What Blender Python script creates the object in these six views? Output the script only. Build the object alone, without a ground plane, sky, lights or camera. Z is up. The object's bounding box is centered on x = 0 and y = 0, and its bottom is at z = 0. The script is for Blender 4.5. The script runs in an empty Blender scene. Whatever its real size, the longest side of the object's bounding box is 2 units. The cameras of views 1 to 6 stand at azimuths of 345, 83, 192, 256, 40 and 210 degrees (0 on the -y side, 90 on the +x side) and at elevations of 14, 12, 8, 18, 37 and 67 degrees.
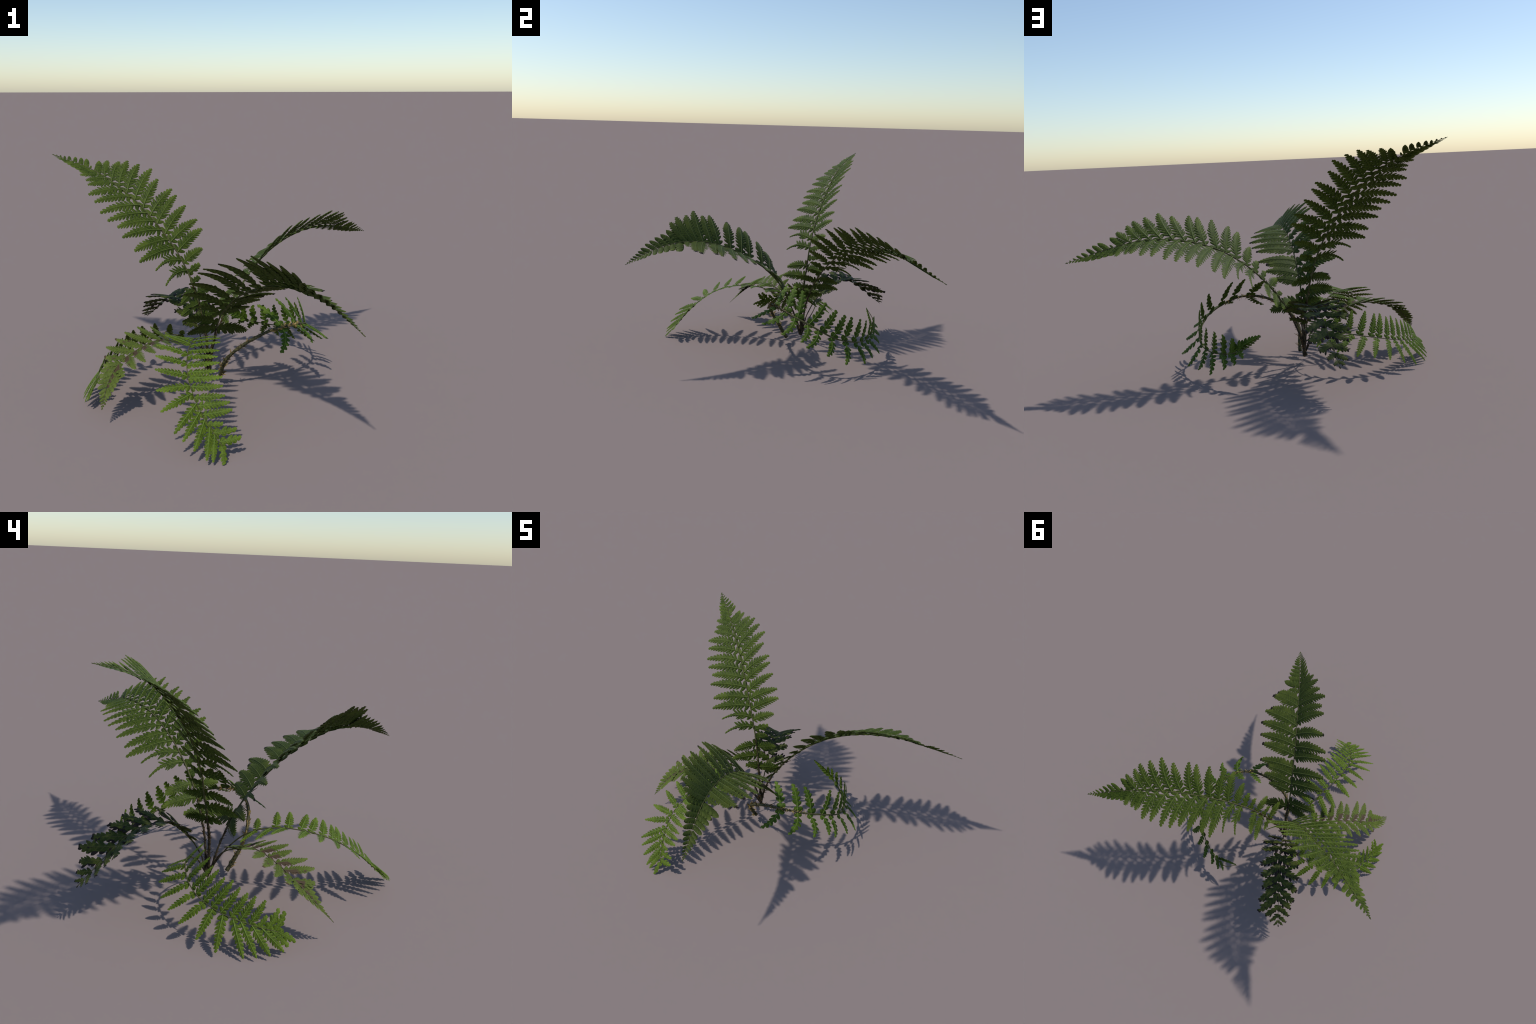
"""A fern: eight arching fronds rising from one rootstock.

Every frond is a rachis (a smooth curve through a few control points) that
carries two rows of leaflets.  A leaflet is described by where it is attached
along the rachis, its length, its sweep (angle from the rachis) and its lift
(how far its side of the blade is turned up or down about the rachis).
Leaflets are built from rows of overlapping lobes on a thin midrib.
"""
import bpy, math, random
from mathutils import Vector, Matrix

random.seed(7)

# ----------------------------------------------------------------- helpers
def catmull(points, t):
    k = len(points) - 1
    x = min(max(t, 0.0), 1.0) * k
    i = min(int(x), k - 1)
    u = x - i
    p = [Vector(q) for q in points]
    b, c = p[i], p[i + 1]
    a = p[i - 1] if i > 0 else 2 * b - c
    d = p[i + 2] if i + 2 <= k else 2 * c - b
    return 0.5 * (2 * b + (c - a) * u + (2 * a - 5 * b + 4 * c - d) * u * u
                  + (3 * b - a - 3 * c + d) * u ** 3)


class Spine:
    """Curve through control points, addressed by arc-length fraction."""
    def __init__(self, points, n=240):
        self.p = [catmull(points, i / n) for i in range(n + 1)]
        self.s = [0.0]
        for a, b in zip(self.p, self.p[1:]):
            self.s.append(self.s[-1] + (b - a).length)
        self.length = self.s[-1]

    def at(self, f):
        x = min(max(f, 0.0), 1.0) * self.length
        lo, hi = 0, len(self.s) - 1
        while hi - lo > 1:
            m = (lo + hi) // 2
            if self.s[m] <= x:
                lo = m
            else:
                hi = m
        u = (x - self.s[lo]) / max(self.s[hi] - self.s[lo], 1e-9)
        return self.p[lo].lerp(self.p[hi], u)

    def tangent(self, f, e=0.008):
        return (self.at(f + e) - self.at(f - e)).normalized()

    def frame(self, f):
        t = self.tangent(f)
        h = t.cross(Vector((0, 0, 1)))
        h = h.normalized() if h.length > 1e-4 else Vector((1, 0, 0))
        return t, h, h.cross(t)


def knots(table, x):
    if x <= table[0][0]:
        return table[0][1]
    for (a, va), (b, vb) in zip(table, table[1:]):
        if x <= b:
            u = (x - a) / (b - a)
            return va + (vb - va) * u
    return table[-1][1]


# --------------------------------------------------------------- materials
def new_mat(name):
    m = bpy.data.materials.new(name)
    m.use_nodes = True
    nt = m.node_tree
    bsdf = nt.nodes["Principled BSDF"]
    return m, nt, bsdf


def node(nt, kind, **kw):
    n = nt.nodes.new(kind)
    for k, v in kw.items():
        setattr(n, k, v)
    return n


def math_node(nt, op, a, b=None, clamp=False):
    n = node(nt, "ShaderNodeMath", operation=op, use_clamp=clamp)
    for i, v in enumerate((a, b)):
        if v is None:
            continue
        if isinstance(v, (int, float)):
            n.inputs[i].default_value = v
        else:
            nt.links.new(v, n.inputs[i])
    return n.outputs[0]


def ramp01(nt, v, lo, hi):
    n = node(nt, "ShaderNodeMapRange", interpolation_type="SMOOTHSTEP")
    nt.links.new(v, n.inputs[0])
    n.inputs[1].default_value, n.inputs[2].default_value = lo, hi
    return n.outputs[0]


def mix_col(nt, fac, a, b):
    n = node(nt, "ShaderNodeMix", data_type="RGBA")
    if isinstance(fac, (int, float)):
        n.inputs[0].default_value = fac
    else:
        nt.links.new(fac, n.inputs[0])
    for sock, v in ((n.inputs[6], a), (n.inputs[7], b)):
        if isinstance(v, tuple):
            sock.default_value = (*v, 1)
        else:
            nt.links.new(v, sock)
    return n.outputs[2]


def noise(nt, vec, scale, detail=3.0):
    n = node(nt, "ShaderNodeTexNoise")
    n.inputs["Scale"].default_value = scale
    n.inputs["Detail"].default_value = detail
    nt.links.new(vec, n.inputs["Vector"])
    return n.outputs["Fac"]


def leaf_material(name, deep, main, light, rot=(0.05, 0.03, 0.012), spots=0.0,
                  tip_rot=0.0, edge_rot=0.0, base_rot=0, rough=0.6, lobes=11):
    """Blade colour on the leaflet's own coordinates: x runs 0..1 from the
    rachis to the leaflet tip and y is the distance from its midrib.
    Withered tissue: in spots, at chosen tips, along margins, or near the
    rachis on one edge (base_rot = sign of y)."""
    m, nt, bsdf = new_mat(name)
    tc = node(nt, "ShaderNodeTexCoord")
    info = node(nt, "ShaderNodeObjectInfo")
    geo = node(nt, "ShaderNodeNewGeometry")
    sep = node(nt, "ShaderNodeSeparateXYZ")
    nt.links.new(tc.outputs["Object"], sep.inputs[0])
    x, y = sep.outputs[0], sep.outputs[1]
    ay = math_node(nt, "ABSOLUTE", y)
    big = noise(nt, geo.outputs["Position"], 16.0, 2.0)
    fine = noise(nt, geo.outputs["Position"], 120.0, 3.0)
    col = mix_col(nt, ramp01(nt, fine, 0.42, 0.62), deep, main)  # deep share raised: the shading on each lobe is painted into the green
    warm = math_node(nt, "ADD", ramp01(nt, x, 0.50, 1.10),
                     math_node(nt, "MULTIPLY", ramp01(nt, big, 0.45, 0.75), 0.6), True)
    warm = math_node(nt, "MULTIPLY", warm,
                     math_node(nt, "ADD", math_node(nt, "MULTIPLY", info.outputs["Random"], 0.6), 0.4))
    col = mix_col(nt, warm, col, light)
    # pale side veins, one per lobe, leaning towards the leaflet tip
    vein = math_node(nt, "FRACT", math_node(nt, "MULTIPLY",
                     math_node(nt, "SUBTRACT", x, math_node(nt, "MULTIPLY", ay, 0.62)), lobes / 0.945))
    vein = ramp01(nt, math_node(nt, "ABSOLUTE", math_node(nt, "SUBTRACT", vein, 0.62)), 0.20, 0.02)
    col = mix_col(nt, math_node(nt, "MULTIPLY", vein, 0.45), col, light)
    mask = None

    def join(v):
        nonlocal mask
        mask = v if mask is None else math_node(nt, "MAXIMUM", mask, v)
    if spots > 0:
        n = noise(nt, geo.outputs["Position"], 40.0, 3.0)
        join(ramp01(nt, n, 0.72 - 0.22 * spots, 0.78 - 0.22 * spots))
    if tip_rot > 0:
        chosen = ramp01(nt, info.outputs["Random"], 1.0 - tip_rot, 1.02 - tip_rot)
        edge = math_node(nt, "ADD", x, math_node(nt, "MULTIPLY", big, 0.25))
        join(math_node(nt, "MULTIPLY", chosen, ramp01(nt, edge, 1.02, 1.08)))
    if edge_rot > 0:
        v = math_node(nt, "ADD", ay, math_node(nt, "MULTIPLY", math_node(nt, "SUBTRACT", big, 0.5), 0.35))
        join(ramp01(nt, v, 0.26 - 0.14 * edge_rot, 0.29 - 0.14 * edge_rot))
    if base_rot:
        v = math_node(nt, "MULTIPLY", ramp01(nt, math_node(nt, "MULTIPLY", y, float(base_rot)), 0.0, 0.02),
                      ramp01(nt, math_node(nt, "ADD", x, math_node(nt, "MULTIPLY", big, 0.5)), 0.66, 0.60))
        join(v)
    if mask is not None:
        col = mix_col(nt, mask, col, rot)
    nt.links.new(col, bsdf.inputs["Base Color"])
    bsdf.inputs["Roughness"].default_value = rough
    bsdf.inputs["Specular IOR Level"].default_value = 0.12
    bump = node(nt, "ShaderNodeBump")
    bump.inputs["Strength"].default_value = 0.25
    bump.inputs["Distance"].default_value = 0.002
    nt.links.new(fine, bump.inputs["Height"])
    nt.links.new(bump.outputs[0], bsdf.inputs["Normal"])
    return m


def stem_material(name, dark, light, scale=60.0, rough=0.7):
    m, nt, bsdf = new_mat(name)
    geo = node(nt, "ShaderNodeNewGeometry")
    f = noise(nt, geo.outputs["Position"], scale, 4.0)
    nt.links.new(mix_col(nt, ramp01(nt, f, 0.35, 0.65), dark, light), bsdf.inputs["Base Color"])
    bsdf.inputs["Roughness"].default_value = rough
    bsdf.inputs["Specular IOR Level"].default_value = 0.25
    return m


BROWN, BLACK = (0.060, 0.040, 0.022), (0.016, 0.012, 0.010)
LEAF = {
    "mid":   leaf_material("leaf_mid_green", (0.022, 0.037, 0.004), (0.050, 0.075, 0.0075), (0.086, 0.117, 0.015)),
    "dark":  leaf_material("leaf_dark_green", (0.028, 0.042, 0.007), (0.047, 0.067, 0.010), (0.080, 0.100, 0.016),
                           rot=BLACK, spots=0.1, tip_rot=0.35),
    "fresh": leaf_material("leaf_fresh_green", (0.036, 0.060, 0.004), (0.071, 0.107, 0.007), (0.118, 0.172, 0.016), lobes=9),
    "brown": leaf_material("leaf_browning_green", (0.048, 0.070, 0.010), (0.075, 0.102, 0.014), (0.108, 0.135, 0.024),
                           rot=BROWN, spots=0.45, tip_rot=0.3),
    "brown_base": leaf_material("leaf_browning_at_base", (0.048, 0.070, 0.010), (0.075, 0.102, 0.014), (0.108, 0.135, 0.024),
                           rot=BROWN, spots=0.35, base_rot=-1),
    "old":   leaf_material("leaf_withering_green", (0.024, 0.036, 0.006), (0.042, 0.058, 0.009), (0.075, 0.085, 0.015),
                           rot=BLACK, spots=0.5, tip_rot=0.9, edge_rot=0.6, lobes=6),
    "lush":  leaf_material("leaf_lush_green", (0.028, 0.055, 0.004), (0.050, 0.088, 0.006), (0.088, 0.135, 0.014), lobes=6),
}
RIB = {
    "mid": stem_material("rib_mid_green", (0.080, 0.110, 0.018), (0.100, 0.135, 0.026)),
    "dark": stem_material("rib_dark_green", (0.065, 0.085, 0.020), (0.085, 0.110, 0.026)),
    "fresh": stem_material("rib_fresh_green", (0.100, 0.155, 0.022), (0.130, 0.195, 0.032)),
    "old": stem_material("rib_withering", (0.055, 0.060, 0.018), (0.080, 0.080, 0.026)),
}
RIB["brown"] = RIB["brown_base"] = RIB["mid"]
RIB["lush"] = RIB["fresh"]
STEM_GREEN = stem_material("rachis_olive", (0.045, 0.048, 0.014), (0.085, 0.080, 0.028))
STEM_BROWN = stem_material("petiole_brown", (0.014, 0.010, 0.005), (0.062, 0.048, 0.022))
STEM_MOSSY = stem_material("petiole_mossy", (0.022, 0.022, 0.009), (0.090, 0.082, 0.034), 75.0)
SCALE_GOLD = stem_material("scale_golden", (0.130, 0.085, 0.024), (0.330, 0.235, 0.080), 90.0)
SCALE_BROWN = stem_material("scale_brown", (0.035, 0.020, 0.009), (0.110, 0.065, 0.026), 90.0)


# ------------------------------------------------------------ leaflet mesh
def blade(verts, faces, origin, axis, side, up, length, half, rows=6, dome=0.16,
          hang=0.10, blunt=0.6, forward=0.0):
    """One ovate lobe: rows along its length, five points across, domed.
    `forward` curves its point towards `side`; `blunt` rounds its end."""
    start = len(verts)
    power = 1.7 + 3.2 * blunt
    for j in range(rows + 1):
        v = (j / rows) ** 0.85
        w = half * (1.0 + 0.06 * math.sin(math.pi * v)) * math.sqrt(max(0.0, 1 - v ** power))
        if j == rows:
            w = half * 0.04
        c = origin + axis * (length * v) - up * (hang * length * v * v) + side * (forward * length * v * v)
        for k in range(5):
            q = (k - 2) / 2.0
            z = -dome * w * q * q
            verts.append(c + side * (w * q) + up * z)
    for j in range(rows):
        for k in range(4):
            a = start + j * 5 + k
            faces.append((a, a + 1, a + 6, a + 5))


def tube(verts, faces, pts, radii, sides=6, up=Vector((0, 0, 1))):
    start = len(verts)
    n = len(pts)
    ref = None
    for i, (p, r) in enumerate(zip(pts, radii)):
        t = (pts[min(i + 1, n - 1)] - pts[max(i - 1, 0)]).normalized()
        if ref is None:
            ref = t.orthogonal().normalized()
        ref = (ref - t * ref.dot(t)).normalized()
        b = t.cross(ref)
        for k in range(sides):
            a = 2 * math.pi * k / sides
            verts.append(p + (ref * math.cos(a) + b * math.sin(a)) * r)
    for i in range(n - 1):
        for k in range(sides):
            a = start + i * sides + k
            b_ = start + i * sides + (k + 1) % sides
            faces.append((a, b_, b_ + sides, a + sides))
    verts.append(pts[-1])
    tip = len(verts) - 1
    for k in range(sides):
        a = start + (n - 1) * sides + k
        faces.append((a, start + (n - 1) * sides + (k + 1) % sides, tip))


STYLE = {
    # pairs: lobes per side; lean: lobe angle; web: joined share of the blade
    # at the base and at the end; rag: irregularity; round/sharp: lobe ends on
    # the edge facing the frond tip / the frond base
    "cut":    dict(fill=0.90, pairs=11, lean=58, web=(.14, .50), rag=.10, round=.75, sharp=.25),
    "open":   dict(fill=0.90, hem=.22, rib=.016, pairs=10, lean=60, web=(.04, .52), rag=.10, round=.70, sharp=.40),
    "wispy":  dict(fill=0.84, pairs=10, lean=52, web=(.18, .50), rag=.25, round=.5, sharp=.2),
    "short":  dict(fill=0.92, hem=.35, rib=.016, pairs=9,  lean=56, web=(.08, .55), rag=.12, round=.7, sharp=.40),
    "few":    dict(fill=0.94, pairs=4,  lean=54, web=(.25, .60), rag=.22, round=.7, sharp=.40),
    "round":  dict(fill=0.88, hem=.1, pairs=6,  lean=58, web=(.06, .62), rag=.18, round=1.0, sharp=.55),
    "comb":   dict(fill=0.96, pairs=11, lean=62, web=(.26, .58), rag=.12, round=.75, sharp=.30),
    "ragged": dict(fill=0.95, pairs=6,  lean=52, web=(.22, .50), rag=.38, round=.7, sharp=.5),
}
mesh_cache = {}


def leaflet_mesh(style, ratio, side, variant, bend, droop):
    """Unit-length leaflet along +x in the xy plane; +y*side is the edge that
    faces the frond tip.  Faces of the midrib get material slot 1."""
    key = (style, round(ratio, 2), side, variant, round(bend, 2), round(droop, 2))
    if key in mesh_cache:
        return mesh_cache[key]
    rnd = random.Random(sum(ord(c) for c in style) * 31 + int(ratio * 100) * 7 + (side + 2) * 101 + variant * 977)
    verts, faces = [], []
    up = Vector((0, 0, 1))

    def axis_at(u):
        arch = 4 * u * (1 - u)
        return Vector((u, side * bend * arch, droop * arch))

    def axis_dir(u):
        return (axis_at(min(u + .02, 1)) - axis_at(max(u - .02, 0))).normalized()

    if style == "lobe":
        blade(verts, faces, Vector((-.04, 0, 0)), Vector((1, -side * 0.10, 0)).normalized(), Vector((0, side, 0)), up,
              1.04, ratio, rows=8, dome=0.35, hang=0.03, blunt=0.8, forward=0.12)
        for i in range(3):
            u = .12 + .2 * i + .05 * rnd.random()
            for e in (1, -1):
                blade(verts, faces, Vector((u, 0, -.01)), Vector((.55, e * .84, 0)), Vector((.84, -e * .55, 0)), up,
                      ratio * (1.28 - .1 * i), .10, rows=4, dome=.3, hang=.1, blunt=.7)
        n_leaf = len(faces)
    else:
        st = STYLE[style]
        n = st["pairs"]
        lean = math.radians(st["lean"])
        torn = 0.42 if style == "wispy" else 2.0

        def outline(u, r=None):
            f = (0.86 + 0.14 * min(u / 0.25, 1)) * (1 - 0.92 * max(0, (u - 0.20) / 0.80) ** 1.7)
            return f * (0.40 if u > torn else 1.0)

        for edge in (1, -1):
            acro = edge * side > 0
            for i in range(n):
                u = 0.03 + 0.945 * (i + (0.10 if acro else 0.30)) / n
                prof = outline(u)
                if i == 0 and acro:
                    prof *= 1.20
                prof *= 1 + st["rag"] * rnd.uniform(-1, 0.6)
                space = 0.945 / n
                lean_u = lean * (1 - 0.34 * u * u) * (1 + 0.05 * rnd.uniform(-1, 1))
                if i == 0:
                    lean_u *= 1.22
                d = axis_dir(u)
                out = up.cross(d).normalized() * edge
                la = (d * math.cos(lean_u) + out * math.sin(lean_u)).normalized()
                ls = (d * math.sin(lean_u) - out * math.cos(lean_u)).normalized()
                roll = rnd.uniform(-0.08, 0.08) + 0.14
                lu = (up - ls * roll).normalized()
                ls2 = (ls - lu * ls.dot(lu)).normalized()
                length = max(ratio * prof / math.sin(lean_u), space * 0.5)
                half = 0.5 * space * math.sin(lean_u) * (st["fill"] * (1.04 + .32 * st.get("hem", .5)) if acro else st["fill"]) * (1 - .35 * max(0, (u - .8) / .2))
                if i == 0:
                    half *= 1.30
                blade(verts, faces, axis_at(u) + d * (space * (.25 if i else .05)) - la * 0.004 + up * rnd.uniform(-.003, .003),
                      la, ls2, lu, length, half, rows=6, dome=0.30, hang=(0.14 if acro else 0.04) + 0.06 * rnd.random(),
                      blunt=st["round"] if acro else st["sharp"], forward=0.04 if acro else 0.10)
        # the joined part of the blade along the midrib
        m = 3 * n
        start = len(verts)
        for j in range(m + 1):
            u = j / m * 0.985
            w0, w1 = st["web"]
            w = ratio * outline(u) * (w0 + (w1 - w0) * u) + 0.006
            o, d = axis_at(u), axis_dir(u)
            out = up.cross(d).normalized()
            for q in (-1, -.5, 0, .5, 1):
                wide = 1 + st.get("hem", .5) * min(u / .2, 1) if q * side > 0 else 1
                verts.append(o + out * (w * q * wide) + up * (.004 - .012 * q * q))
        for j in range(m):
            for k in range(4):
                a = start + j * 5 + k
                faces.append((a, a + 1, a + 6, a + 5))
        d = axis_dir(0.97)
        blade(verts, faces, axis_at(0.90), d, up.cross(d).normalized(), up, 0.10, max(0.022, ratio * 0.13),
              rows=5, dome=0.3, hang=0.0, blunt=0.0)
        n_leaf = len(faces)
        rows_ = 14
        start = len(verts)
        for j in range(rows_ + 1):
            u = j / rows_ * .93
            o, d = axis_at(u), axis_dir(u)
            out = up.cross(d).normalized()
            w = st.get("rib", .013) * (1 - .72 * u)
            verts += [o - out * w + up * .005, o + up * .012, o + out * w + up * .005,
                      o - up * .008]
        for j in range(rows_):
            for k in range(4):
                a, b = start + j * 4 + k, start + j * 4 + (k + 1) % 4
                faces.append((a, b, b + 4, a + 4))
    me = bpy.data.meshes.new("leaflet_blade")
    me.from_pydata([tuple(v) for v in verts], [], faces)
    me.polygons.foreach_set("material_index", [0] * n_leaf + [1] * (len(faces) - n_leaf))
    me.shade_smooth()
    mesh_cache[key] = me
    return me


# ------------------------------------------------------------------ fronds
# Leaflet rows: (attach, length, sweep) or (attach, length, sweep, style);
# lift_* turns each side of the blade about the rachis, arch_* and bend_* curve
# its leaflets out of and within the blade.
BROAD_LEFT = [
    (.190, .090, 80), (.240, .185, 93), (.286, .160, 98), (.360, .205, 95, "wispy"), (.397, .212, 84, "wispy"),
    (.444, .264, 83), (.478, .246, 80), (.518, .258, 73), (.556, .236, 71), (.591, .253, 71),
    (.628, .250, 70), (.668, .226, 66), (.705, .212, 65), (.742, .158, 58), (.771, .130, 59),
    (.799, .120, 53), (.826, .090, 47), (.849, .081, 47), (.870, .078, 47), (.891, .070, 46)]
BROAD_RIGHT = [
    (.190, .150, 100), (.236, .078, 105), (.275, .130, 98), (.314, .082, 88), (.347, .102, 81), (.386, .158, 82),
    (.428, .219, 79), (.468, .223, 83), (.500, .226, 71), (.543, .223, 71), (.578, .223, 76), (.613, .214, 67),
    (.652, .240, 69), (.688, .217, 65), (.723, .196, 63), (.755, .156, 66), (.784, .128, 58), (.815, .100, 58),
    (.845, .028, 64), (.862, .074, 56), (.884, .064, 57), (.907, .054, 57)]

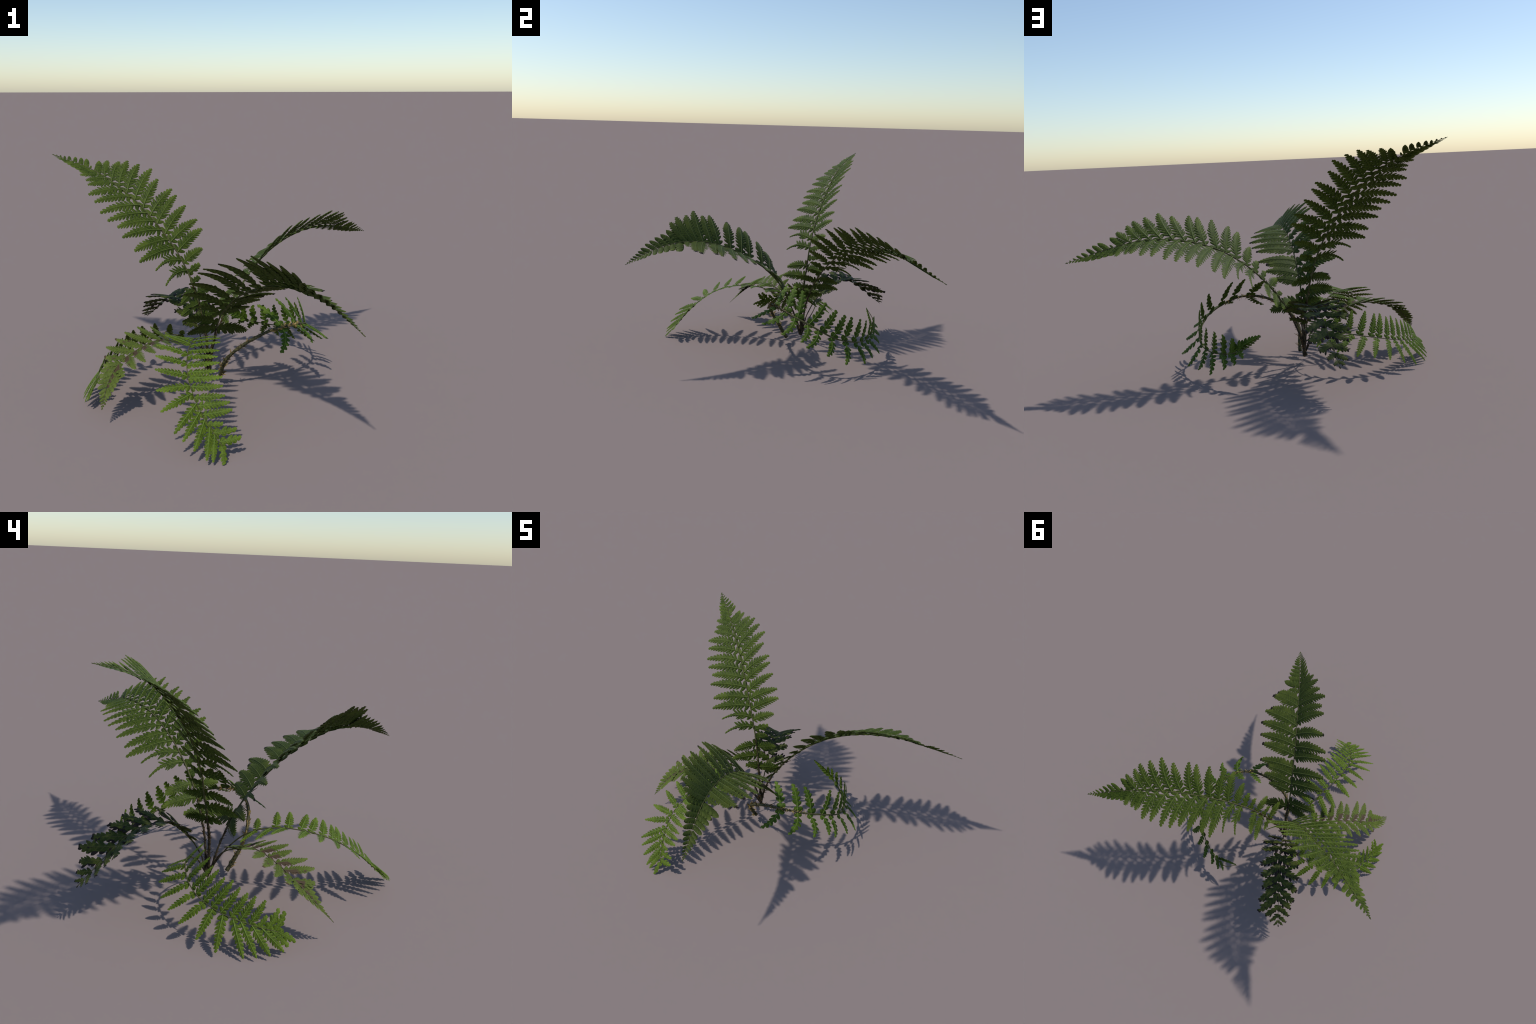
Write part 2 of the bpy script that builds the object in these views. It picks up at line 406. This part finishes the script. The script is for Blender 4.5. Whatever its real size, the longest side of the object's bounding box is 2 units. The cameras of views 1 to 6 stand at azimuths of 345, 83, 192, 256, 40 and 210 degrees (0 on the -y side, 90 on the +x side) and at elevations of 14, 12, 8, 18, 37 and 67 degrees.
FRONDS = [
 dict(leaf="mid", style="cut", open_from=.57, width=.042, stem=(.0078, .0048, .0030, .0011), scales=("brown", 110, .02, .30),
  rachis=[(-.196, .251, .036), (-.206, .248, .249), (-.243, .276, .458), (-.307, .313, .659), (-.405, .373, .835),
          (-.528, .456, .991), (-.668, .550, 1.119), (-.825, .661, 1.207), (-.997, .780, 1.264)],
  left=BROAD_LEFT, right=BROAD_RIGHT,
  lift_left=[(.19, -8), (.24, -8), (.36, -18), (.44, -23), (.62, -25), (.71, -23), (.80, -18), (.90, -13)],
  lift_right=[(.19, 8), (.31, 17), (.35, 32), (.43, 39), (.62, 40), (.70, 36), (.80, 31), (.91, 25)]),
 dict(leaf="mid", style="cut", open_from=.57, width=.042, stem=(.0058, .0050, .0030, .0011), scales=("brown", 110, .02, .30),
  rachis=[(-.212, .259, .045), (-.146, .263, .248), (-.044, .294, .434), (.086, .349, .589), (.240, .422, .706),
          (.427, .504, .775), (.623, .589, .789), (.812, .677, .751), (.997, .770, .694)],
  left=BROAD_LEFT, right=BROAD_RIGHT,
  lift_left=[(.19, -10), (.24, -13), (.36, -21), (.44, -27), (.55, -26), (.66, -21), (.71, -19), (.80, -26), (.90, -32)],
  lift_right=[(.19, 18), (.27, 29), (.38, 40), (.50, 41), (.60, 37), (.70, 34), (.81, 38), (.87, 50)]),
 dict(leaf="dark", style="comb", lobes_from=.75, width=.050,
  arch_right=[(.18, .06), (.25, .09), (.49, .09), (.65, .05), (.75, .03)], stem=(.0052, .0046, .0032, .0012), scales=("brown", 30, .02, .22),
  rachis=[(-.190, .241, .045), (-.177, .177, .236), (-.161, .084, .410), (-.117, -.046, .545), (-.059, -.206, .650),
          (.012, -.374, .719), (.089, -.554, .742), (.172, -.729, .711), (.252, -.898, .633)],
  left=[(.198, .195, 104, "broad"), (.282, .165, 78), (.317, .206, 76), (.360, .197, 78), (.392, .242, 84), (.449, .245, 78),
        (.490, .266, 78), (.534, .275, 73), (.577, .258, 67), (.612, .212, 71), (.664, .212, 66), (.692, .173, 67),
        (.732, .079, 68), (.769, .125, 66), (.798, .094, 64), (.822, .088, 62), (.846, .079, 60), (.869, .070, 57)],
  right=[(.195, .162, 103, "broad"), (.225, .200, 88), (.275, .190, 86, "wispy"), (.322, .255, 87), (.371, .260, 85),
         (.440, .268, 86), (.485, .267, 93), (.540, .248, 91), (.594, .246, 81), (.630, .225, 84), (.667, .252, 86),
         (.692, .207, 81), (.712, .197, 70), (.737, .162, 65), (.762, .120, 58), (.792, .100, 56), (.820, .090, 56),
         (.846, .080, 55), (.870, .070, 55)],
  lift_left=[(.19, -4), (.32, -3), (.45, -7), (.53, -12), (.66, -15), (.87, -12)],
  lift_right=[(.18, 6), (.25, 18), (.32, 28), (.37, 32), (.49, 37), (.59, 42), (.67, 44), (.74, 50), (.87, 50)]),
 dict(leaf="fresh", style="short", bend_left=.02, bend_right=0, width=.0275, stem=(.0034, .0032, .0026, .0016), scales=None, cut_tip=True,
  rachis=[(-.200, .255, .036), (-.234, .182, .182), (-.289, .078, .304), (-.340, -.067, .351), (-.392, -.233, .335),
          (-.409, -.379, .276), (-.374, -.519, .173), (-.303, -.632, .060)],
  right=[(.328, .122, 125), (.393, .161, 113), (.450, .162, 111), (.540, .174, 106), (.604, .163, 104), (.672, .163, 108),
         (.722, .166, 92), (.757, .184, 73), (.803, .190, 56), (.838, .176, 53), (.876, .163, 48), (.912, .156, 39),
         (.945, .128, 38), (.996, .086, 27)],
  left=[(.330, .120, 90), (.412, .156, 89), (.464, .161, 90), (.516, .168, 80), (.557, .162, 77), (.611, .165, 83),
        (.655, .155, 80), (.686, .168, 77), (.728, .157, 72), (.776, .148, 70), (.815, .152, 71), (.856, .142, 71),
        (.897, .071, 59, "few"), (.937, .111, 65), (.979, .103, 68)],
  lift_right=[(.33, 0), (.39, 3), (.45, 10), (.60, 9), (.68, 4), (.75, -2), (.84, -7), (.91, -16), (1., -25)],
  lift_left=[(.33, 8), (.60, 9), (.68, 11), (.73, 16), (.82, 24), (.90, 34), (1., 31)]),
 dict(leaf="brown", leaf_left="brown_base", style="comb", lobes_from=.74, width=.033, stem=(.0034, .0030, .0025, .0012), scales=None,
  rachis=[(-.198, .256, .045), (-.266, .202, .189), (-.372, .150, .267), (-.493, .084, .319), (-.601, .022, .309),
          (-.708, -.042, .270), (-.777, -.116, .198), (-.819, -.207, .098)],
  left=[(.330, .085, 80), (.385, .125, 76), (.440, .140, 72), (.503, .154, 74), (.561, .132, 79), (.614, .163, 71),
        (.669, .156, 68), (.738, .110, 55), (.765, .085, 52), (.800, .072, 52), (.832, .066, 52), (.862, .058, 50)],
  right=[(.335, .100, 70), (.395, .140, 66), (.455, .155, 62), (.512, .165, 60), (.574, .162, 61), (.631, .156, 54),
         (.692, .112, 52), (.732, .084, 48), (.770, .080, 54), (.803, .072, 53), (.835, .064, 52), (.865, .056, 50)],
  lift_left=[(.33, 2), (.55, 4), (.72, 0), (.9, 0)], lift_right=[(.33, 18), (.57, 20), (.9, 18)]),
 dict(leaf="fresh", style="short", bend_left=.02, bend_right=0, width=.0265, stem=(.0034, .0032, .0026, .0016), scales=None, cut_tip=True,
  rachis=[(-.199, .254, .036), (-.215, .300, .135), (-.295, .359, .200), (-.396, .392, .228), (-.528, .402, .211),
          (-.654, .371, .187), (-.753, .285, .153), (-.820, .171, .126), (-.853, .054, .098)],
  left=[(.27, .100, 92), (.34, .130, 92), (.413, .145, 91), (.478, .157, 82), (.545, .148, 83), (.589, .154, 83),
        (.643, .143, 81), (.690, .153, 81), (.738, .140, 78), (.786, .130, 75), (.828, .127, 75), (.872, .124, 73),
        (.911, .062, 66, "few"), (.950, .104, 72), (.985, .096, 76)],
  right=[(.30, .120, 110), (.375, .145, 113), (.444, .158, 113), (.508, .154, 103), (.578, .144, 102), (.650, .146, 104),
         (.700, .150, 86), (.751, .164, 74), (.797, .174, 53), (.834, .166, 47), (.882, .151, 41), (.925, .140, 32),
         (.968, .102, 29), (.996, .090, 14)],
  lift_left=[(.27, 45), (.41, 52), (.60, 54), (.74, 59), (.83, 63), (1., 57)],
  lift_right=[(.30, -30), (.44, -34), (.57, -38), (.68, -47), (.80, -54), (1., -58)]),
 dict(leaf="old", style="ragged", lobes_from=2, width=.046, stem=(.0036, .0034, .0028, .0016), scales=None,
  rachis=[(-.198, .259, .045), (-.219, .292, .175), (-.242, .365, .295), (-.282, .459, .385), (-.343, .596, .393),
          (-.390, .700, .339), (-.434, .796, .260), (-.480, .890, .180)],
  right=[(.250, .105, 75), (.315, .140, 65), (.385, .150, 60), (.460, .155, 56), (.530, .155, 52), (.598, .150, 50),
         (.669, .175, 51), (.742, .182, 52), (.833, .112, 54), (.900, .075, 52), (.950, .045, 45)],
  left=[(.270, .095, 75), (.340, .125, 68), (.410, .140, 64), (.475, .150, 60), (.545, .160, 57), (.615, .160, 54),
        (.690, .145, 51), (.765, .120, 50), (.835, .100, 49), (.905, .075, 48), (.950, .045, 45)],
  lift_right=[(.25, 10), (.60, 13), (.74, 21), (.95, 19)], lift_left=[(.25, 8), (.5, 13), (.75, 15), (.95, 12)]),
 dict(leaf="lush", style="round", bend_right=.14, width=.033, lobes_from=2, terminal=(.875, .215, .17), brown_until=.42,
  stem=(.0100, .0080, .0046, .0020), scales=("gold", 150, .01, .43),
  rachis=[(-.153, .143, .036), (-.133, .060, .173), (-.047, .011, .270), (.083, -.003, .337), (.223, .031, .353),
          (.322, .111, .325), (.392, .223, .278), (.408, .343, .216), (.368, .469, .177), (.288, .566, .157),
          (.175, .643, .166), (.055, .690, .206), (-.037, .660, .275)],
  left=[(.327, .186, 116), (.394, .186, 110), (.450, .186, 112), (.497, .172, 79), (.548, .160, 84), (.595, .158, 83),
        (.642, .155, 83), (.690, .150, 82), (.736, .140, 80), (.790, .130, 77), (.838, .114, 75), (.878, .085, 70, "few"),
        (.908, .060, 58, "few")],
  right=[(.327, .179, 122), (.395, .173, 106), (.438, .171, 82), (.492, .148, 78), (.537, .163, 97), (.589, .148, 92),
         (.646, .165, 97), (.695, .150, 76), (.736, .130, 65), (.775, .146, 56), (.823, .111, 50), (.862, .095, 46, "few"),
         (.898, .065, 42, "few")],
  lift_left=[(.32, 45), (.40, 48), (.45, 55), (.50, 68), (.55, 78), (.73, 92), (.84, 92), (.93, 85)],
  lift_right=[(.32, -35), (.40, -26), (.44, -23), (.51, -32), (.59, -39), (.65, -47), (.72, -54), (.82, -58), (.92, -60)]),
]


# ------------------------------------------------------------------- build
def link(obj, parent):
    bpy.context.scene.collection.objects.link(obj)
    obj.parent = parent
    return obj


def mesh_object(name, verts, faces, mats, parent, face_mats=None):
    me = bpy.data.meshes.new(name)
    me.from_pydata([tuple(v) for v in verts], [], faces)
    for m in mats:
        me.materials.append(m)
    if face_mats:
        me.polygons.foreach_set("material_index", face_mats)
    me.shade_smooth()
    return link(bpy.data.objects.new(name, me), parent)


fern = bpy.data.objects.new("fern", None)
bpy.context.scene.collection.objects.link(fern)
fern["label"] = "green fern with eight arching feathery fronds on brown stems"
fern["category"] = "fern"

leaflet_template = {}


def leaflet_basis(spine, attach, sweep, lift, side):
    """side +1: right of the direction of growth, -1: left."""
    t, h, n = spine.frame(attach)
    lat = h * (side * math.cos(lift)) + n * math.sin(lift)
    d = (t * math.cos(sweep) + lat * math.sin(sweep)).normalized()
    z = lat.cross(t) if side > 0 else t.cross(lat)
    z.normalize()
    return spine.at(attach), d, z.cross(d).normalized(), z


def build_frond(spec, rnd):
    spine = Spine(spec["rachis"])
    r0, r1, r2, r3 = spec["stem"]
    verts, faces = [], []
    steps = 110
    pts, radii = [], []
    for i in range(steps + 1):
        f = i / steps
        p = spine.at(f)
        wob = 0.0012 * math.sin(f * 61) * (1 - f)
        pts.append(p + Vector((wob, -wob, 0)))
        rough = 1 + .16 * math.sin(f * 171 + 2 * math.sin(f * 67)) * max(0, 1 - f * 2.2)
        radii.append(rough * knots([(0, r0 * 1.15), (.08, r0), (.30, r1), (.60, r2), (1, r3)], f))
    tube(verts, faces, pts, radii, 8)
    split = spec.get("brown_until", .20)
    fm = [1 if (i // 8) / steps < split else 0 for i in range(len(faces))]
    frond = mesh_object("frond", verts, faces, [STEM_GREEN, STEM_MOSSY if spec["leaf"] == "lush" else STEM_BROWN], fern, fm)

    mat = LEAF[spec["leaf"]]
    for side, row, lifts in ((-1, spec["left"], spec["lift_left"]), (1, spec["right"], spec["lift_right"])):
        for item in row:
            attach, length, sweep = item[:3]
            style = item[3] if len(item) > 3 else spec["style"]
            lift = knots(lifts, attach)
            o, x, y, z = leaflet_basis(spine, attach, math.radians(sweep), math.radians(lift), side)
            widen = 1.0
            if style == "broad":
                style, widen = spec["style"], 1.25
            if attach > spec.get("lobes_from", .8) and length < .13 and len(item) < 4 and not spec.get("cut_tip"):
                style, ratio = "lobe", 0.20
            else:
                if length < .115 and len(item) < 4 and spec["style"] != "ragged":
                    style = "few"
                if style == spec["style"] and attach > spec.get("open_from", 2):
                    style = "open"
                ratio = min(widen * spec["width"] * (length / 0.2 if length < 0.2 else 1) ** 0.35 / length, 0.30)
            ratio = round(ratio / 0.02) * 0.02
            variant = rnd.randrange(4)
            # the edge that faces the frond tip is +y for a left leaflet
            # seen from above, -y for a right one
            edge = 1 if y.dot(spine.tangent(attach)) > 0 else -1
            arch = knots(spec.get("arch_left" if side < 0 else "arch_right", [(0, .035)]), attach)
            me = leaflet_mesh(style, ratio, edge, variant, 0.12 if style == "wispy" else spec.get("bend_left" if side < 0 else "bend_right", .05), arch)
            tone = spec.get("leaf_left", spec["leaf"]) if side < 0 else spec["leaf"]
            key = (me.name, tone)
            if key not in leaflet_template:
                m2 = me.copy()
                m2.materials.append(LEAF[tone])
                m2.materials.append(RIB[tone])
                leaflet_template[key] = bpy.data.objects.new("leaflet", m2)
            ob = leaflet_template[key].copy()
            ob.name = "leaflet"
            link(ob, frond)
            basis = Matrix((x, y, z)).transposed().to_4x4()
            ob.matrix_local = Matrix.Translation(o) @ basis @ Matrix.Scale(length, 4)

    if "terminal" in spec:
        a, ln, ratio = spec["terminal"]
        t, h, n = spine.frame(a + .05)
        d = (spine.at(1) - spine.at(a)).normalized()
        y = (n - d * n.dot(d)).normalized()   # this blade stands on edge
        m2 = leaflet_mesh("short", ratio, 1, 1, 0.03, 0.0).copy()
        m2.materials.append(mat)
        m2.materials.append(RIB[spec["leaf"]])
        ob = link(bpy.data.objects.new("leaflet", m2), frond)
        ob.matrix_local = (Matrix.Translation(spine.at(a)) @ Matrix((d, y, d.cross(y))).transposed().to_4x4()
                           @ Matrix.Scale((spine.at(1) - spine.at(a)).length, 4))
    # tapering end: ever smaller simple lobes, joined into one part
    if not spec.get("cut_tip") and "terminal" not in spec:
        verts, faces = [], []
        for side, row, lifts in ((-1, spec["left"], spec["lift_left"]), (1, spec["right"], spec["lift_right"])):
            a, l = row[-1][0], row[-1][1]
            sweep = row[-1][2]
            step = max(row[-1][0] - row[-2][0], 0.016) * 0.92
            while a + step < 0.994:
                a += step
                step *= 0.90
                ln = l * (1 - (a - row[-1][0]) / (1 - row[-1][0])) ** 0.9 * rnd.uniform(.9, 1.1)
                o, x, y, z = leaflet_basis(spine, a, math.radians(sweep - 8), math.radians(knots(lifts, a)), side)
                blade(verts, faces, o, x, y, z, max(ln, .006), max(.22 * ln, .0035), rows=5, dome=.35, hang=.04, blunt=.7)
                if step < 0.006:
                    step = 0.006
        t, h, n = spine.frame(.985)
        blade(verts, faces, spine.at(.985), t, h, n, spine.length * .015, .003, rows=4)
        tip = mesh_object("frond_tip", verts, faces, [mat], frond)
        tip["kind"] = "stuff"

    # papery scales on the lower stem
    if spec["scales"]:
        tone, count, lo, hi = spec["scales"]
        verts, faces = [], []
        for i in range(count):
            f = lo + (hi - lo) * rnd.random()
            t, h, n = spine.frame(f)
            a = rnd.uniform(0, 2 * math.pi)
            out = h * math.cos(a) + n * math.sin(a)
            rad = knots([(0, r0 * 1.15), (.08, r0), (.30, r1), (.60, r2), (1, r3)], f)
            d = (t * rnd.uniform(.5, 1.3) + out * rnd.uniform(.4, 1.5)).normalized()
            s = d.cross(out).normalized()
            ln = rnd.uniform(.008, .024) * (1.25 if f < .06 else 1)
            if tone == "gold":
                ln *= 1.25
            blade(verts, faces, spine.at(f) + out * rad * .8, d, s, s.cross(d), ln, ln * .12 + .0008, rows=4, dome=.4,
                  hang=rnd.uniform(-.2, .3), blunt=.1)
        sc = mesh_object("stem_scales", verts, faces, [SCALE_GOLD if tone == "gold" else SCALE_BROWN], frond)
        sc["kind"] = "stuff"
    return frond


rng = random.Random(21)
for spec in FRONDS:
    build_frond(spec, rng)
for ob in leaflet_template.values():
    bpy.data.objects.remove(ob)
